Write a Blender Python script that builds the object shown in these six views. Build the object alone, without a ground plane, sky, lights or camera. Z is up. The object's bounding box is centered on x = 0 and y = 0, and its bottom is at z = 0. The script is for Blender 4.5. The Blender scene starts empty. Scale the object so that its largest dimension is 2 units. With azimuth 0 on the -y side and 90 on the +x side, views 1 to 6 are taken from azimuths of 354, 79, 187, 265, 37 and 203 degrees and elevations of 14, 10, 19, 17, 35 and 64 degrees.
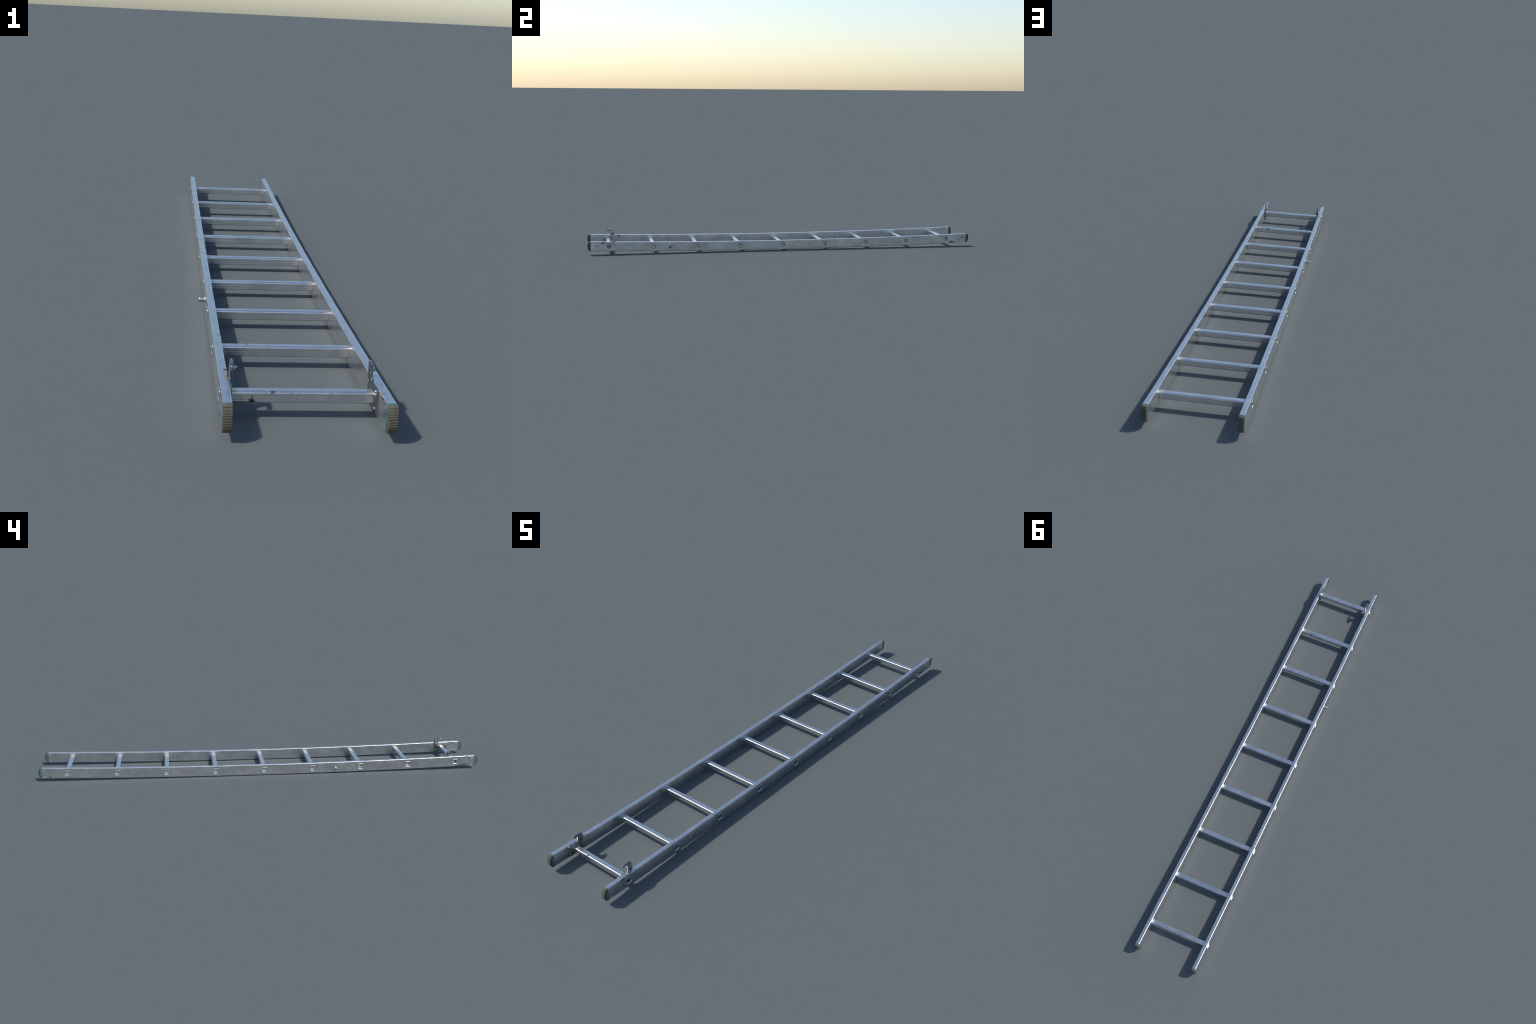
"""Aluminium single-section ladder lying on its side rails.

Local ladder frame: x across, y along, h up from the underside of the rails.
`place` bends the ladder (both ends rise a little) and yaws it by a hair.
"""
import bpy, bmesh, math, random
from mathutils import Vector, Matrix

random.seed(7)

# ------------------------------------------------------------------ sizes (m)
BOW = 0.0145              # z rise = BOW * y^2
YAW = 0.0032              # rad
OFFSET_X = 0.0057
RAIL_OUT = 0.1319         # outer wall |x|
RAIL_W = 0.0150
RAIL_IN = RAIL_OUT - RAIL_W
RAIL_H = 0.0470
RAIL_END = 0.9842
RAIL_R = 0.0021           # edge radius
RUNG_STEP = 0.2210
RUNG_MID = -0.0105
RUNG_H = 0.0233
RUNG_HALF = 0.0100
RUNGS = [RUNG_MID + RUNG_STEP * k for k in range(-4, 5)]
DIMPLE_Y = 0.9740
DIMPLE_H = (0.0066, 0.0402)
HOOK_Y = RUNGS[0]


def place(x, y, h):
    return Vector((OFFSET_X + x + YAW * y, y - YAW * x, h + BOW * y * y))


def gauss(d2, r):
    return math.exp(-d2 / (r * r))


# ------------------------------------------------------------------ materials
class Nodes:
    def __init__(self, name):
        self.mat = bpy.data.materials.new(name)
        self.mat.use_nodes = True
        self.t = self.mat.node_tree
        self.t.nodes.clear()
        self.out = self.t.nodes.new("ShaderNodeOutputMaterial")
        self.bsdf = self.t.nodes.new("ShaderNodeBsdfPrincipled")
        self.t.links.new(self.bsdf.outputs[0], self.out.inputs[0])

    def put(self, socket, v):
        if hasattr(v, "is_output"):
            self.t.links.new(v, socket)
        elif isinstance(v, (tuple, list)) and socket.type == "RGBA":
            socket.default_value = (*v[:3], 1.0)
        else:
            socket.default_value = v

    def set(self, name, v):
        self.put(self.bsdf.inputs[name], v)

    def coords(self):
        return self.t.nodes.new("ShaderNodeTexCoord").outputs["Object"]

    def rand(self):
        return self.t.nodes.new("ShaderNodeObjectInfo").outputs["Random"]

    def math(self, op, a, b=0.0, clamp=False):
        n = self.t.nodes.new("ShaderNodeMath")
        n.operation, n.use_clamp = op, clamp
        self.put(n.inputs[0], a)
        self.put(n.inputs[1], b)
        return n.outputs[0]

    def vmath(self, op, a, b=None, out=0):
        n = self.t.nodes.new("ShaderNodeVectorMath")
        n.operation = op
        self.put(n.inputs[0], a)
        if b is not None:
            self.put(n.inputs[1], b)
        return n.outputs[out]

    def axis(self, v, i):
        n = self.t.nodes.new("ShaderNodeSeparateXYZ")
        self.put(n.inputs[0], v)
        return n.outputs[i]

    def noise(self, v, scale, detail=3.0, rough=0.55, stretch=None, colour=False):
        if stretch:
            v = self.vmath("MULTIPLY", v, stretch)
        n = self.t.nodes.new("ShaderNodeTexNoise")
        self.put(n.inputs["Vector"], v)
        n.inputs["Scale"].default_value = scale
        n.inputs["Detail"].default_value = detail
        n.inputs["Roughness"].default_value = rough
        return n.outputs[1 if colour else 0]

    def span(self, v, a, b, lo=0.0, hi=1.0):
        n = self.t.nodes.new("ShaderNodeMapRange")
        n.clamp = True
        n.interpolation_type = "SMOOTHSTEP" if lo == 0.0 and hi == 1.0 else "LINEAR"
        for i, x in enumerate((v, a, b, lo, hi)):
            self.put(n.inputs[i], x)
        return n.outputs[0]

    def mix(self, f, a, b):
        n = self.t.nodes.new("ShaderNodeMix")
        n.data_type = "RGBA"
        self.put(n.inputs[0], f)
        self.put(n.inputs[6], a)
        self.put(n.inputs[7], b)
        return n.outputs[2]

    def mixf(self, f, a, b):
        n = self.t.nodes.new("ShaderNodeMix")
        self.put(n.inputs[0], f)
        self.put(n.inputs[2], a)
        self.put(n.inputs[3], b)
        return n.outputs[0]

    def bump(self, height, strength, distance):
        n = self.t.nodes.new("ShaderNodeBump")
        n.inputs["Strength"].default_value = strength
        n.inputs["Distance"].default_value = distance
        self.put(n.inputs["Height"], height)
        self.set("Normal", n.outputs[0])

    def blotch(self, p, centre, radii, ragged):
        """Ragged-edged spot: 1 inside, 0 outside."""
        d = self.vmath("SUBTRACT", p, tuple(centre))
        d = self.vmath("DIVIDE", d, tuple(radii))
        l = self.vmath("LENGTH", d, out=1)
        l = self.math("ADD", l, ragged)
        return self.span(l, 1.25, 0.4)

    def any(self, masks):
        m = masks[0]
        for k in masks[1:]:
            m = self.math("MAXIMUM", m, k)
        return m


def aluminium(name, along, stains=(), tan=(), scrapes=(), rail_side=0, rung=False, base=0.675, rough=0.265):
    n = Nodes(name)
    p = n.coords()
    if rung:
        shift = n.vmath("SCALE", (3.1, 7.7, 1.9))
        shift.node.inputs["Scale"].default_value = 1.0
        n.put(shift.node.inputs["Scale"], n.rand())
        q = n.vmath("ADD", p, shift)
    else:
        q = p
    cloud = n.noise(q, 16.0, 4.0, 0.6)
    grain = n.noise(q, 420.0, 3.0, 0.7)
    stretch = (1.0, 0.03, 1.0) if along == 1 else (0.012, 1.0, 1.0)
    brushed = n.noise(q, 900.0, 2.0, 0.6, stretch=stretch)
    tone = n.math("ADD", n.span(cloud, 0.30, 0.70, -0.04, 0.03), n.span(grain, 0.3, 0.7, -0.045, 0.04))
    streak = 0.09 if rung else 0.035
    tone = n.math("ADD", tone, n.span(brushed, 0.3, 0.7, -streak, streak))
    tone = n.math("ADD", tone, base)
    comb = n.t.nodes.new("ShaderNodeCombineColor")
    for i, k in enumerate((0.985, 1.0, 1.01)):
        n.put(comb.inputs[i], n.math("MULTIPLY", tone, k))
    colour = comb.outputs[0]
    # small dark specks and pits, patchy
    speck = n.noise(q, 150.0, 2.0, 0.5)
    patch = n.noise(q, 9.0, 2.0, 0.5)
    specks = n.math("MULTIPLY", n.span(speck, 0.73, 0.79), n.span(patch, 0.52, 0.68))
    dull = n.noise(q, 38.0, 4.0, 0.65)
    colour = n.mix(n.span(dull, 0.58, 0.74, 0.0, 0.16), colour, (0.42, 0.42, 0.43))
    colour = n.mix(n.math("MULTIPLY", specks, 0.6), colour, (0.12, 0.12, 0.12))
    ragged = n.span(n.noise(p, 210.0, 3.0, 0.65), 0.2, 0.8, -0.75, 0.75)
    if tan:
        t = n.any([n.math("MULTIPLY", n.blotch(p, c, r, ragged), k) for c, r, k in tan])
        colour = n.mix(t, colour, (0.42, 0.33, 0.24))
    dirt = n.math("MULTIPLY", specks, 0.4)
    if tan:
        dirt = n.math("MAXIMUM", dirt, n.math("MULTIPLY", t, 0.6))
    if stains:
        m = n.any([n.math("MULTIPLY", n.blotch(p, c, r, ragged), k) for c, r, k in stains])
        colour = n.mix(n.math("MULTIPLY", m, 1.15, True), colour, (0.028, 0.027, 0.024))
        dirt = n.math("MAXIMUM", dirt, m)
    for c, w in scrapes:      # hairline ring marks round the rail at one station
        f = n.math("ABSOLUTE", n.math("SUBTRACT", n.axis(p, 1), c))
        colour = n.mix(n.span(f, w, 0.0, 0.0, 0.35), colour, (0.30, 0.30, 0.31))
    if rung:
        # heat tint and pale haze where the tube is swaged into the rail
        x = n.axis(p, 0)
        ends = n.math("MAXIMUM", n.span(x, RAIL_IN - 0.020, RAIL_IN - 0.004),
                      n.math("MULTIPLY", n.span(x, -RAIL_IN + 0.014, -RAIL_IN + 0.004), 0.35))
        inside = n.span(n.math("ABSOLUTE", x), RAIL_IN + 0.003, RAIL_IN + 0.0005)
        ends = n.math("MULTIPLY", ends, inside)
        colour = n.mix(n.math("MULTIPLY", ends, 0.35), colour, (0.74, 0.70, 0.66))
        seam = n.math("MAXIMUM", n.span(x, RAIL_IN - 0.0045, RAIL_IN - 0.0005),
                      n.math("MULTIPLY", n.span(x, -RAIL_IN + 0.004, -RAIL_IN + 0.0005), 0.4))
        seam = n.math("MULTIPLY", seam, inside)
        seam = n.math("MULTIPLY", seam, n.span(grain, 0.25, 0.6, 0.25, 0.75))
        colour = n.mix(seam, colour, (0.42, 0.32, 0.22))
        dirt = n.math("MAXIMUM", dirt, n.math("MULTIPLY", ends, 0.22))
    n.set("Base Color", colour)
    n.set("Metallic", n.span(dirt, 0.0, 1.0, 0.94, 0.65))
    r = n.math("ADD", n.span(cloud, 0.3, 0.7, rough - 0.05, rough + 0.06), n.span(grain, 0.3, 0.7, -0.04, 0.04))
    n.set("Roughness", n.mixf(dirt, r, 0.65))
    wave = n.math("MULTIPLY", n.noise(q, 30.0, 2.0, 0.5), 1.6)
    n.bump(n.math("ADD", wave, n.math("ADD", n.math("MULTIPLY", brushed, 0.5), n.math("MULTIPLY", grain, 0.6))), 0.13, 0.0006)
    return n.mat


def steel(name, base=0.32, rough=0.27):
    n = Nodes(name)
    p = n.coords()
    cloud = n.noise(p, 70.0, 4.0, 0.6)
    grain = n.noise(p, 600.0, 3.0, 0.6)
    c = n.mix(n.span(cloud, 0.35, 0.7), (base * 1.15, base * 1.15, base * 1.12), (base * 0.85, base * 0.85, base * 0.85))
    rust = n.math("MULTIPLY", n.span(n.noise(p, 120.0, 3.0, 0.6), 0.66, 0.8), 0.3)
    c = n.mix(rust, c, (0.30, 0.24, 0.18))
    n.set("Base Color", c)
    n.set("Metallic", n.span(rust, 0.0, 1.0, 1.0, 0.4))
    n.set("Roughness", n.span(cloud, 0.3, 0.7, rough - 0.06, rough + 0.10))
    n.bump(n.math("ADD", grain, n.math("MULTIPLY", cloud, 0.8)), 0.10, 0.0006)
    return n.mat


def green_plastic():
    n = Nodes("green_plastic")
    p = n.coords()
    cloud = n.noise(p, 60.0, 4.0, 0.6)
    n.set("Base Color", n.mix(n.span(cloud, 0.35, 0.7), (0.038, 0.138, 0.122), (0.046, 0.126, 0.112)))
    n.set("Roughness", 0.55)
    n.bump(n.noise(p, 500.0), 0.1, 0.0005)
    return n.mat


def rubber():
    n = Nodes("dusty_rubber")
    p = n.coords()
    dust = n.noise(p, 90.0, 5.0, 0.65)
    fine = n.noise(p, 700.0, 3.0, 0.6)
    c = n.mix(n.span(dust, 0.3, 0.7), (0.100, 0.089, 0.070), (0.150, 0.128, 0.098))
    c = n.mix(n.span(fine, 0.45, 0.75, 0.0, 0.5), c, (0.085, 0.08, 0.07))
    n.set("Base Color", c)
    n.set("Roughness", 0.85)
    n.set("Specular IOR Level", 0.25)
    n.bump(fine, 0.4, 0.0006)
    return n.mat


def spots_on_rail(side, seed, count):
    """Scattered small grime spots on both walls and the top of one rail."""
    rnd = random.Random(seed)
    out = []
    for _ in range(count):
        y = rnd.uniform(-0.97, 0.97)
        if rnd.random() < 0.45:
            x, h = side * rnd.uniform(RAIL_IN, RAIL_OUT), RAIL_H
        else:
            x, h = side * rnd.choice((RAIL_IN, RAIL_OUT)), rnd.uniform(0.004, 0.042)
        s = rnd.uniform(0.0012, 0.0030)
        out.append((place(x, y, h), (0.003, s * rnd.uniform(0.8, 2.5), s), rnd.uniform(0.25, 0.6)))
    return out


def spot(side, wall, y, h, ry, rh, k=0.9):
    x = {"out": RAIL_OUT, "in": RAIL_IN, "top": RAIL_IN + 0.003}[wall] * side
    return (place(x, y, h), (0.0045 if wall == "top" else 0.0035, ry, rh), k)


left_marks = [
    spot(-1, "out", -0.953, 0.043, 0.010, 0.0035), spot(-1, "out", -0.966, 0.038, 0.005, 0.003, 0.7),
    spot(-1, "out", -0.937, 0.0415, 0.005, 0.003), spot(-1, "out", -0.936, 0.007, 0.013, 0.0045),
    spot(-1, "out", -0.915, 0.0025, 0.020, 0.003), spot(-1, "out", -0.952, 0.012, 0.004, 0.006, 0.8),
    spot(-1, "out", -0.924, 0.022, 0.003, 0.003, 0.8), spot(-1, "out", -0.943, 0.017, 0.0025, 0.0025, 0.6),
    spot(-1, "out", 0.950, 0.0065, 0.007, 0.0035), spot(-1, "out", 0.935, 0.022, 0.003, 0.004, 0.6),
    spot(-1, "out", 0.912, 0.003, 0.004, 0.003, 0.5),
    spot(-1, "in", -0.842, 0.042, 0.006, 0.0035), spot(-1, "in", -0.834, 0.039, 0.003, 0.005, 0.8),
    spot(-1, "in", -0.655, 0.030, 0.002, 0.003, 0.7), spot(-1, "in", -0.17, 0.040, 0.004, 0.002, 0.6),
    spot(-1, "in", 0.700, 0.022, 0.007, 0.009, 0.25), spot(-1, "in", 0.84, 0.018, 0.004, 0.006, 0.4),
    spot(-1, "in", -0.60, 0.024, 0.035, 0.002, 0.3), spot(-1, "top", -0.843, RAIL_H, 0.0035, 0.002),
    spot(-1, "top", -0.66, RAIL_H, 0.003, 0.002, 0.6), spot(-1, "top", -0.51, RAIL_H, 0.003, 0.002, 0.5),
]
right_marks = [
    spot(1, "out", -0.923, 0.042, 0.010, 0.0040), spot(1, "out", -0.929, 0.036, 0.004, 0.004, 0.7),
    spot(1, "out", -0.955, 0.022, 0.0035, 0.006, 0.6), spot(1, "out", -0.943, 0.024, 0.002, 0.002, 0.6),
    spot(1, "out", -0.590, 0.020, 0.008, 0.006, 0.8), spot(1, "out", -0.583, 0.029, 0.005, 0.004, 0.7),
    spot(1, "out", 0.909, 0.0085, 0.011, 0.0035, 1.0), spot(1, "out", 0.897, 0.004, 0.006, 0.003, 0.9),
    spot(1, "out", 0.968, 0.027, 0.016, 0.012, 0.45), spot(1, "out", 0.945, 0.016, 0.016, 0.008, 0.35),
    spot(1, "out", 0.925, 0.004, 0.008, 0.004, 0.6), spot(1, "out", 0.885, 0.032, 0.006, 0.008, 0.4),
    spot(1, "out", 0.625, 0.019, 0.003, 0.005, 0.6), spot(1, "out", 0.400, 0.012, 0.008, 0.004, 0.5),
    spot(1, "out", -0.95, 0.043, 0.02, 0.002, 0.4), spot(1, "out", -0.92, 0.001, 0.006, 0.002, 0.7),
    spot(1, "in", -0.82, 0.022, 0.018, 0.0018, 0.6), spot(1, "in", -0.955, 0.042, 0.010, 0.0025, 0.8),
    spot(1, "in", -0.84, 0.040, 0.012, 0.0025, 0.5), spot(1, "in", -0.952, 0.012, 0.010, 0.010, 0.25),
    spot(1, "top", -0.27, RAIL_H, 0.004, 0.002, 0.35), spot(1, "top", -0.945, RAIL_H, 0.003, 0.002, 0.5),
]
left_tan = [(place(-RAIL_IN - 0.002, -0.872, RAIL_H), (0.007, 0.018, 0.004), 0.75)]
right_tan = [(place(RAIL_IN, y, RUNG_H), (0.003, 0.0125, 0.014), 0.45) for y in RUNGS]

M_RAIL_L = aluminium("rail_aluminium_worn", 1, left_marks + spots_on_rail(-1, 3, 26), left_tan,
                     [(-0.362, 0.0012), (0.327, 0.0012)])
M_RAIL_R = aluminium("rail_aluminium", 1, right_marks + spots_on_rail(1, 5, 26), right_tan,
                     [(-0.362, 0.0012), (0.327, 0.0012)])
rung_marks = [
    ((-0.081, -0.010, -0.004), (0.006, 0.003, 0.006), 0.95), ((-0.079, -0.010, -0.0095), (0.009, 0.003, 0.0025), 0.9),
    ((-0.048, -0.0085, 0.0085), (0.005, 0.004, 0.0035), 0.8), ((-0.017, -0.009, 0.007), (0.003, 0.003, 0.002), 0.6),
    ((-0.006, -0.009, 0.006), (0.003, 0.003, 0.002), 0.6), ((0.045, -0.009, 0.006), (0.003, 0.003, 0.002), 0.5),
    ((0.02, 0.010, -0.0095), (0.010, 0.003, 0.002), 0.6), ((0.03, 0.0, 0.010), (0.003, 0.003, 0.003), 0.4),
]
rung_marks_b = [
    ((0.070, 0.009, 0.008), (0.005, 0.004, 0.004), 0.9), ((-0.069, 0.006, 0.010), (0.002, 0.006, 0.003), 0.7),
    ((-0.067, 0.010, -0.004), (0.0014, 0.003, 0.008), 0.7), ((-0.04, 0.010, -0.009), (0.004, 0.003, 0.004), 0.6),
    ((0.072, 0.010, -0.009), (0.01, 0.003, 0.003), 0.5), ((-0.090, 0.002, 0.010), (0.002, 0.006, 0.003), 0.5),
]
M_RUNG = aluminium("rung_aluminium", 0, rung=True)
M_RUNG_A = aluminium("rung_aluminium_marked", 0, rung_marks, rung=True)
M_RUNG_B = aluminium("rung_aluminium_scuffed", 0, rung_marks_b, rung=True)
M_STEEL = steel("zinc_steel")
M_RIVET = steel("rivet_steel", 0.50, 0.26)
M_GREEN = green_plastic()
M_RUBBER = rubber()


# ------------------------------------------------------------------ mesh help
root = bpy.data.objects.new("ladder", None)
bpy.context.scene.collection.objects.link(root)
root["label"] = "worn silver aluminium ladder section with green rubber-soled feet"
root["category"] = "ladder"


def add(name, mesh, mat, parent=root):
    o = bpy.data.objects.new(name, mesh)
    bpy.context.scene.collection.objects.link(o)
    o.parent = parent
    if mat and not mesh.materials:
        mesh.materials.append(mat)
    return o


def finish(bm, name, smooth=True, angle=35.0):
    bmesh.ops.recalc_face_normals(bm, faces=bm.faces)
    me = bpy.data.meshes.new(name)
    bm.to_mesh(me)
    bm.free()
    for f in me.polygons:
        f.use_smooth = smooth
    if smooth and angle:
        me.set_sharp_from_angle(angle=math.radians(angle))
    return me


def place_mesh(bm):
    for v in bm.verts:
        v.co = place(*v.co)


def rounded_rect(hx, hz, r, arc=5, nx=0, nz=0):
    """Closed outline (a, b) of a rounded rectangle; nx, nz extra points per side."""
    pts = []
    corners = [(hx - r, hz - r, 0), (-hx + r, hz - r, 90), (-hx + r, -hz + r, 180), (hx - r, -hz + r, 270)]
    for k, (cx, cz, a0) in enumerate(corners):
        for i in range(arc + 1):
            a = math.radians(a0 + 90.0 * i / arc)
            pts.append((cx + r * math.cos(a), cz + r * math.sin(a)))
        n = nx if k % 2 == 0 else nz
        ex, ez = corners[(k + 1) % 4][:2]
        a = math.radians(a0 + 90)
        p, q = pts[-1], (ex + r * math.cos(a), ez + r * math.sin(a))
        for i in range(1, n + 1):
            f = i / (n + 1)
            pts.append((p[0] + (q[0] - p[0]) * f, p[1] + (q[1] - p[1]) * f))
    return pts


def plate(outline, x0, x1, bevel, holes=(), lean=None):
    """Extrude a (y, h) outline between two x planes, bevel it, drill round holes."""
    bm = bmesh.new()
    a = [bm.verts.new((x0, y, h)) for y, h in outline]
    f = bm.faces.new(a)
    ext = bmesh.ops.extrude_face_region(bm, geom=[f])
    vs = [g for g in ext["geom"] if isinstance(g, bmesh.types.BMVert)]
    bmesh.ops.translate(bm, verts=vs, vec=(x1 - x0, 0, 0))
    bmesh.ops.recalc_face_normals(bm, faces=bm.faces)
    if bevel:
        rim = [e for e in bm.edges if len(e.link_faces) == 2 and e.calc_face_angle(0) > math.radians(60)
               and any(len(g.verts) > 4 or len(outline) == 4 for g in e.link_faces)]
        bmesh.ops.bevel(bm, geom=rim, offset=bevel, segments=2, profile=0.5, affect="EDGES")
    return bm


# ------------------------------------------------------------------ rails
def stations():
    ys = {round(-RAIL_END, 5), round(RAIL_END, 5)}
    y = -RAIL_END
    while y < RAIL_END:
        end = abs(y) > 0.962
        near = min(abs(y - k) for k in RUNGS)
        y += 0.0008 if end else (0.0025 if near < 0.04 else 0.008)
        if y < RAIL_END - 0.0004:
            ys.add(round(y, 5))
    edge = [k + s * RUNG_HALF for k in RUNGS for s in (-1, 1)]
    ys = [v for v in ys if min(abs(v - e) for e in edge) > 0.0008]
    return sorted(ys + edge)


def rail(side):
    ring = rounded_rect(RAIL_W / 2, RAIL_H / 2, RAIL_R, 6, 6, 44)
    # snap the wall heights nearest the tube opening to its edges
    ring = [list(p) for p in ring]
    lo, hi = RUNG_H - RUNG_HALF - RAIL_H / 2, RUNG_H + RUNG_HALF - RAIL_H / 2
    for wall in (1, -1):
        side_pts = [p for p in ring if abs(p[0] - wall * RAIL_W / 2) < 1e-6]
        for target in (lo, hi):
            min(side_pts, key=lambda p: abs(p[1] - target))[1] = target
    ys = stations()
    bm = bmesh.new()
    rows = []
    rnd = random.Random(11 + side)
    ph = [rnd.uniform(0, 6.28) for _ in range(8)]
    for y in ys:
        row = []
        near = min(RUNGS, key=lambda k: abs(k - y))
        for a, b in ring:
            h = b + RAIL_H / 2
            x = a
            wall = max(0.0, (abs(a) / (RAIL_W / 2) - 0.8) / 0.2)
            sgn = 1 if a > 0 else -1
            push = 0.0
            if wall > 0:
                for dy in (-DIMPLE_Y, DIMPLE_Y):
                    if abs(dy - y) < 0.02:
                        for dh in DIMPLE_H:
                            push -= 0.0013 * gauss((dy - y) ** 2 + (dh - h) ** 2, 0.0023)
                d2 = (y - near) ** 2 + (h - RUNG_H) ** 2
                if sgn < 0:      # inner wall swells towards the swaged rung
                    push += 0.0010 * gauss(d2, 0.019)
                else:            # outer wall is drawn in round the opening
                    push -= 0.0008 * gauss(d2, 0.018)
                # shallow handling dents
                push += 0.00012 * math.sin(31 * y + ph[0]) * math.sin(90 * h + ph[1])
                push += 0.00008 * math.sin(73 * y + ph[2] + 60 * h)
            x += sgn * wall * push
            if h > RAIL_H - 0.001:
                h += 0.00010 * math.sin(47 * y + ph[3]) + 0.00006 * math.sin(131 * y + ph[4])
            # local x: +a is the outer wall
            row.append(bm.verts.new((side * (RAIL_OUT - RAIL_W / 2 + x), y, h)))
        rows.append(row)
    n = len(ring)
    for i in range(len(ys) - 1):
        ym = (ys[i] + ys[i + 1]) / 2
        opening = min(abs(ym - k) for k in RUNGS) < RUNG_HALF
        for j in range(n):
            k = (j + 1) % n
            if opening and ring[j][0] > RAIL_W / 2 - 1e-6 and ring[k][0] > RAIL_W / 2 - 1e-6:
                hm = (ring[j][1] + ring[k][1]) / 2
                if lo < hm < hi:
                    continue
            bm.faces.new((rows[i][j], rows[i][k], rows[i + 1][k], rows[i + 1][j]))
    bm.faces.new(rows[0])
    bm.faces.new(rows[-1])
    loose = [v for v in bm.verts if not v.link_faces]
    bmesh.ops.delete(bm, geom=loose, context="VERTS")
    place_mesh(bm)
    return finish(bm, "rail", angle=50)


add("rail", rail(-1), M_RAIL_L)
add("rail", rail(1), M_RAIL_R)


# ------------------------------------------------------------------ rungs
def rung():
    """Square tube: swaged collar inside each rail, flared lip outside, open bore."""
    def ring(half, r, groove):
        pts = []
        for a, b in rounded_rect(half, half, r, 7, 26, 26):
            if groove:
                # tread lines: drawn grooves on the front, back and top faces
                if abs(abs(a) - half) < 1e-6:
                    for c in (-0.0045, 0.0010):
                        a -= math.copysign(0.00012 * groove * gauss((b - c) ** 2, 0.00045), a)
                elif abs(b - half) < 1e-6:
                    for c in (-0.0048, 0.0052):
                        b -= 0.00022 * groove * gauss((a - c) ** 2, 0.0005)
            pts.append((a, b))
        return pts

    o, i = RAIL_OUT, RAIL_IN
    path = [(0.0, 0.0097, 0.0034, 1.0)]
    for k in range(1, 9):
        path.append(((i - 0.007) * k / 8, 0.0097, 0.0034, 1.0))
    path += [(i - 0.0050, 0.0097, 0.0034, 0.6), (i - 0.0032, 0.0097, 0.0034, 0.0), (i - 0.0018, 0.0098, 0.0035, 0.0), (i - 0.0004, 0.0098, 0.0035, 0.0),
             (i + 0.0006, 0.0100, 0.0030, 0.0), (o - 0.0022, 0.0099, 0.0030, 0.0), (o - 0.0014, 0.0105, 0.0036, 0.0),
             (o - 0.0004, 0.0115, 0.0044, 0.0), (o + 0.0000, 0.0119, 0.0046, 0.0), (o + 0.0006, 0.0117, 0.0044, 0.0),
             (o + 0.0008, 0.0110, 0.0038, 0.0), (o + 0.0005, 0.0102, 0.0032, 0.0), (o - 0.0002, 0.0095, 0.0028, 0.0),
             (o - 0.0018, 0.0089, 0.0025, 0.0), (o - 0.0040, 0.0085, 0.0024, 0.0), (o - 0.0080, 0.0084, 0.0022, 0.0), (i - 0.01, 0.0083, 0.0022, 0.0),
             (0.05, 0.0083, 0.0022, 0.0), (0.0, 0.0083, 0.0022, 0.0)]
    bm = bmesh.new()

    def half_tube(sign, shared):
        rows = []
        for idx, (x, half, r, g) in enumerate(path):
            if shared and idx == 0:
                rows.append(shared[0])
            elif shared and idx == len(path) - 1:
                rows.append(shared[1])
            else:
                rows.append([bm.verts.new((sign * x, a, b)) for a, b in ring(half, r, g)])
        n = len(rows[0])
        for p, q in zip(rows, rows[1:]):
            for j in range(n):
                k = (j + 1) % n
                bm.faces.new((p[j], p[k], q[k], q[j]))
        return rows[0], rows[-1]

    ends = half_tube(1, None)
    half_tube(-1, ends)
    return finish(bm, "rung", angle=60)


RUNG_MESH = rung()
RUNG_MESH.materials.append(M_RUNG)
for k, y in enumerate(RUNGS):
    r = add("rung", RUNG_MESH, None)
    r.location = place(0, y, RUNG_H)
    r.rotation_euler = (math.atan(2 * BOW * y), 0, -YAW)
    if k in (0, 1):
        r.material_slots[0].link = "OBJECT"
        r.material_slots[0].material = M_RUNG_A if k == 0 else M_RUNG_B


# ------------------------------------------------------------------ feet
def foot_curve(top, mid, bottom, h0, h1, n):
    pts = []
    for i in range(n + 1):
        u = -1 + 2 * i / n
        h = (h0 + h1) / 2 + u * (h1 - h0) / 2
        rim = bottom + (top - bottom) * (u + 1) / 2
        pts.append((rim + (mid - rim) * (1 - abs(u) ** 2.6), h))
    return pts


def across(profile, half, centre_x, end, bevel=0.0005, seg=2):
    """Sweep a closed (t, h) profile across the rail; t runs outwards past the rail end."""
    bm = bmesh.new()
    a = [bm.verts.new((centre_x - half, end * (RAIL_END + t), h)) for t, h in profile]
    b = [bm.verts.new((centre_x + half, end * (RAIL_END + t), h)) for t, h in profile]
    n = len(profile)
    caps = [bm.faces.new(a), bm.faces.new(b)]
    for j in range(n):
        k = (j + 1) % n
        bm.faces.new((a[j], a[k], b[k], b[j]))
    bmesh.ops.recalc_face_normals(bm, faces=bm.faces)
    rim = list({e for f in caps for e in f.edges})
    bmesh.ops.bevel(bm, geom=rim, offset=bevel, segments=seg, profile=0.5, affect="EDGES")
    place_mesh(bm)
    return bm


TREADS = 11


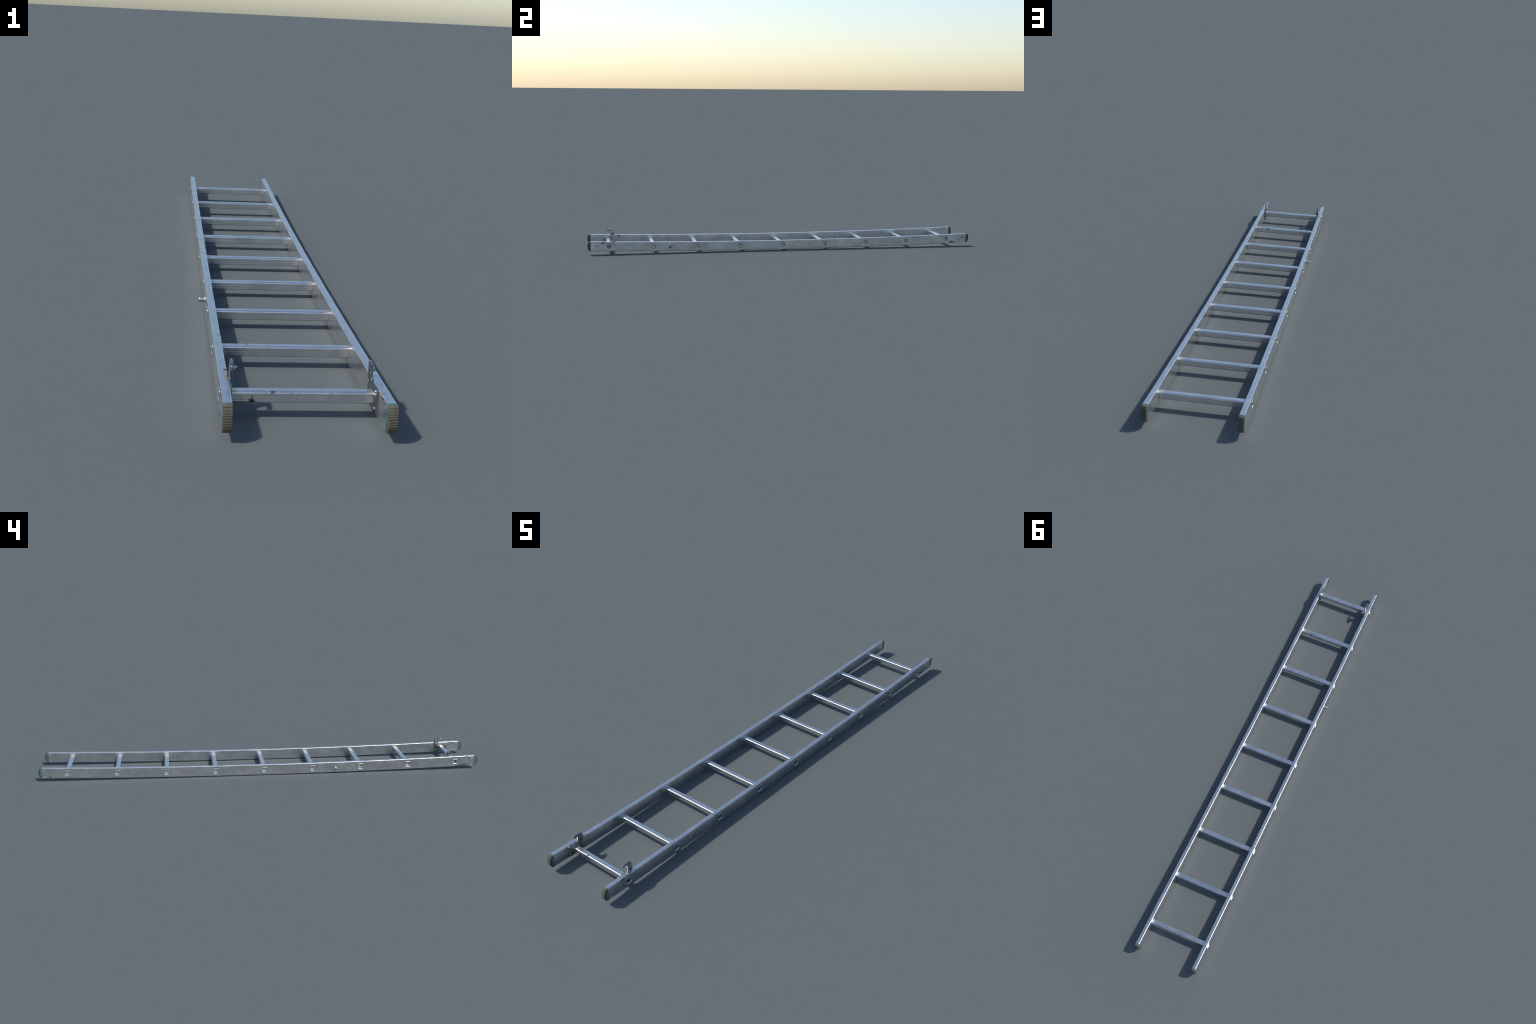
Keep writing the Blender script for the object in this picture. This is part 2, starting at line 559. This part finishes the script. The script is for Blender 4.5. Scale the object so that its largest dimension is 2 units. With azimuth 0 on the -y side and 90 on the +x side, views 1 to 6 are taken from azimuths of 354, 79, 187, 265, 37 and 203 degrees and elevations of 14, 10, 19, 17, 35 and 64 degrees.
def feet():
    for side in (-1, 1):
        cx = side * (RAIL_OUT - RAIL_W / 2)
        for end in (-1, 1):
            arc = foot_curve(0.0036, 0.0114, 0.0036, 0.0003, RAIL_H - 0.0002, 28)
            plug = [(0.0001, arc[0][1])] + arc + [(0.0001, arc[-1][1])]
            cap = add("end_cap", finish(across(plug, RAIL_W / 2 - 0.00015, cx, end, 0.0004), "end_cap"), M_GREEN)
            # sole: thick strip following the plug, cross-grooved
            outer = foot_curve(0.0086, 0.01585, 0.0076, 0.0002, RAIL_H - 0.0006, 220)
            sole = []
            for i, (t, h) in enumerate(outer):
                f = i / 220
                g = abs((f * TREADS) % 1.0 - 0.5) * 2          # 1 at a groove, 0 mid-tread
                cut = 0.0016 * max(0.0, (g - 0.50) / 0.50) ** 1.6
                if f > 0.965 or f < 0.02:
                    cut = 0.0
                corner = 0.0024 * (max(0.0, (f - 0.95) / 0.05) ** 2 + max(0.0, (0.05 - f) / 0.05) ** 2)
                sole.append((t - cut - corner, h))
            inner = foot_curve(0.0034, 0.0108, 0.0030, 0.0006, RAIL_H - 0.0008, 28)
            sole += inner[::-1]
            s = across(sole, RAIL_W / 2 - 0.0001, cx, end, 0.0007, 3)
            add("rubber_sole", finish(s, "rubber_sole", angle=40), M_RUBBER, cap)


feet()


# ------------------------------------------------------------------ hook brackets
def arc_points(cy, ch, r, a0, a1, n=5):
    return [(cy + r * math.cos(math.radians(a0 + (a1 - a0) * i / n)),
             ch + r * math.sin(math.radians(a0 + (a1 - a0) * i / n))) for i in range(n + 1)]


def hook_outline():
    """(y, h) outline: riveted base plate with a hook rising from its inner end."""
    p = []
    p += arc_points(-0.9215, 0.0065, 0.0030, 270, 180)        # lower outer corner
    p += arc_points(-0.9215, 0.0425, 0.0030, 180, 90)         # upper outer corner
    p += [(-0.905, 0.0452), (-0.892, 0.0455)]
    p += arc_points(-0.8865, 0.0505, 0.0042, 270, 360)        # root fillet
    p += [(-0.8826, 0.0560), (-0.8830, 0.0620)]
    p += arc_points(-0.8865, 0.0640, 0.0036, 0, 90)           # throat
    p += [(-0.8930, 0.0676)]
    p += arc_points(-0.8985, 0.0700, 0.0027, 270, 180)        # nose, lower
    p += arc_points(-0.8985, 0.0722, 0.0027, 180, 100)        # nose, upper
    p += [(-0.890, 0.0758), (-0.880, 0.0762)]
    p += arc_points(-0.8705, 0.0695, 0.0066, 90, 0)           # shoulder
    p += [(-0.8636, 0.0580), (-0.8632, 0.0450)]
    p += arc_points(-0.8660, 0.0065, 0.0030, 0, -90)          # lower inner corner
    return p


def dome(r, height, seg=20, rings=5):
    bm = bmesh.new()
    prev = None
    for i in range(rings + 1):
        a = math.radians(90 * i / rings)
        if i == rings:
            top = bm.verts.new((height, 0, 0))
            for j in range(seg):
                bm.faces.new((prev[j], prev[(j + 1) % seg], top))
            break
        row = [bm.verts.new((height * math.sin(a), r * math.cos(a) * math.cos(2 * math.pi * j / seg),
                             r * math.cos(a) * math.sin(2 * math.pi * j / seg))) for j in range(seg)]
        if prev:
            for j in range(seg):
                k = (j + 1) % seg
                bm.faces.new((prev[j], prev[k], row[k], row[j]))
        prev = row
    me = finish(bm, "rivet", angle=None)
    me.materials.append(M_RIVET)
    return me


RIVET = dome(0.0030, 0.0020)
STUD = dome(0.0013, 0.0009, 12, 4)
PLATE_T = 0.0032


def bracket(side):
    wall = RAIL_IN - 0.0012          # clears the swollen rail wall
    x_back, x_face = wall + 0.0010, wall - PLATE_T + 0.0008

    bm = plate(hook_outline(), x_back, x_face, 0.0006)
    for v in bm.verts:               # hook leans slightly in over the rungs
        v.co.x -= 0.0024 * max(0.0, (v.co.z - 0.046) / 0.030)
        v.co.x *= side
    place_mesh(bm)
    hook = add("hook_bracket", finish(bm, "hook_bracket", angle=40), M_STEEL)

    # turned-out ledge under the nose of the hook
    bm = bmesh.new()
    for x, lo, hi in ((x_face - 0.0006, 0.0672, 0.0692), (x_face - 0.0052, 0.0676, 0.0690)):
        for y, h in ((-0.9000, lo), (-0.8895, lo), (-0.8895, hi), (-0.9000, hi)):
            bm.verts.new((side * x, y, h))
    vs = list(bm.verts)
    for q in ((0, 1, 2, 3), (4, 7, 6, 5), (0, 4, 5, 1), (1, 5, 6, 2), (2, 6, 7, 3), (3, 7, 4, 0)):
        bm.faces.new([vs[i] for i in q])
    bmesh.ops.bevel(bm, geom=list(bm.edges), offset=0.0005, segments=2, profile=0.5, affect="EDGES")
    place_mesh(bm)
    add("hook_lip", finish(bm, "hook_lip", angle=40), M_STEEL, hook)

    flip = Matrix.Rotation(math.pi if side > 0 else 0.0, 4, "Z")

    def head(mesh, name, x, y, h):
        o = add(name, mesh, None, hook)
        o.matrix_world = Matrix.Translation(place(side * x, y, h)) @ flip

    for y, h in ((-0.8690, 0.0405), (-0.8695, 0.0105), (-0.9190, 0.0405), (-0.9190, 0.0120)):
        head(RIVET, "rivet", x_face + 0.0001, y, h)
    for y, h in ((-0.8701, 0.0628), (-0.8776, 0.0575)):
        lean = 0.0024 * (h - 0.046) / 0.030
        head(STUD, "stud", x_face - lean + 0.0001, y, h)

    if side < 0:
        # spring latch: narrow lever on the face of the hook with a thumb tab
        out = [(-0.8735, 0.0440), (-0.8655, 0.0440), (-0.8615, 0.0540), (-0.8618, 0.0640), (-0.8660, 0.0715),
               (-0.8715, 0.0700), (-0.8735, 0.0600)]
        bm = plate(out, x_face - 0.0022, x_face - 0.0042, 0.0004)
        for v in bm.verts:
            v.co.x *= side
        place_mesh(bm)
        latch = add("latch_lever", finish(bm, "latch_lever", angle=40), M_STEEL, hook)
        bm = bmesh.new()
        tab = [(x_face - 0.0030, -0.8640), (x_face - 0.0030, -0.8508), (x_face - 0.0110, -0.8508)]
        tab += [(x_face - 0.0125 + 0.0005, -0.8530), (x_face - 0.0125, -0.8575), (x_face - 0.0110, -0.8630)]
        lo = [bm.verts.new((side * x, y, 0.0545 + 0.10 * (x_face - x) - 0.17 * (y + 0.8575))) for x, y in tab]
        hi = [bm.verts.new((side * x, y, 0.0573 + 0.10 * (x_face - x) - 0.17 * (y + 0.8575))) for x, y in tab]
        bm.faces.new(lo)
        bm.faces.new(hi)
        for j in range(len(tab)):
            k = (j + 1) % len(tab)
            bm.faces.new((lo[j], lo[k], hi[k], hi[j]))
        bmesh.ops.recalc_face_normals(bm, faces=bm.faces)
        bmesh.ops.bevel(bm, geom=list(bm.edges), offset=0.0005, segments=2, profile=0.5, affect="EDGES")
        place_mesh(bm)
        add("thumb_tab", finish(bm, "thumb_tab", angle=40), M_STEEL, hook)


bracket(1)
bracket(-1)


# ------------------------------------------------------------------ stop pin
def pin():
    prof = [(-0.001, 0.0066), (0.0008, 0.0068), (0.0014, 0.0063), (0.0017, 0.0058), (0.0108, 0.0056),
            (0.0122, 0.0052), (0.0131, 0.0043), (0.0134, 0.0025), (0.0135, 0.0)]
    bm = bmesh.new()
    seg, prev = 32, None
    for d, r in prof:
        x = -RAIL_OUT - d
        if r == 0.0:
            tip = bm.verts.new((x, -0.337, 0.0192))
            for j in range(seg):
                bm.faces.new((prev[j], prev[(j + 1) % seg], tip))
            break
        row = [bm.verts.new((x, -0.337 + r * math.cos(2 * math.pi * j / seg), 0.0192 + r * math.sin(2 * math.pi * j / seg)))
               for j in range(seg)]
        if prev:
            for j in range(seg):
                k = (j + 1) % seg
                bm.faces.new((prev[j], prev[k], row[k], row[j]))
        prev = row
    place_mesh(bm)
    add("stop_pin", finish(bm, "stop_pin", angle=50), M_RIVET)


pin()
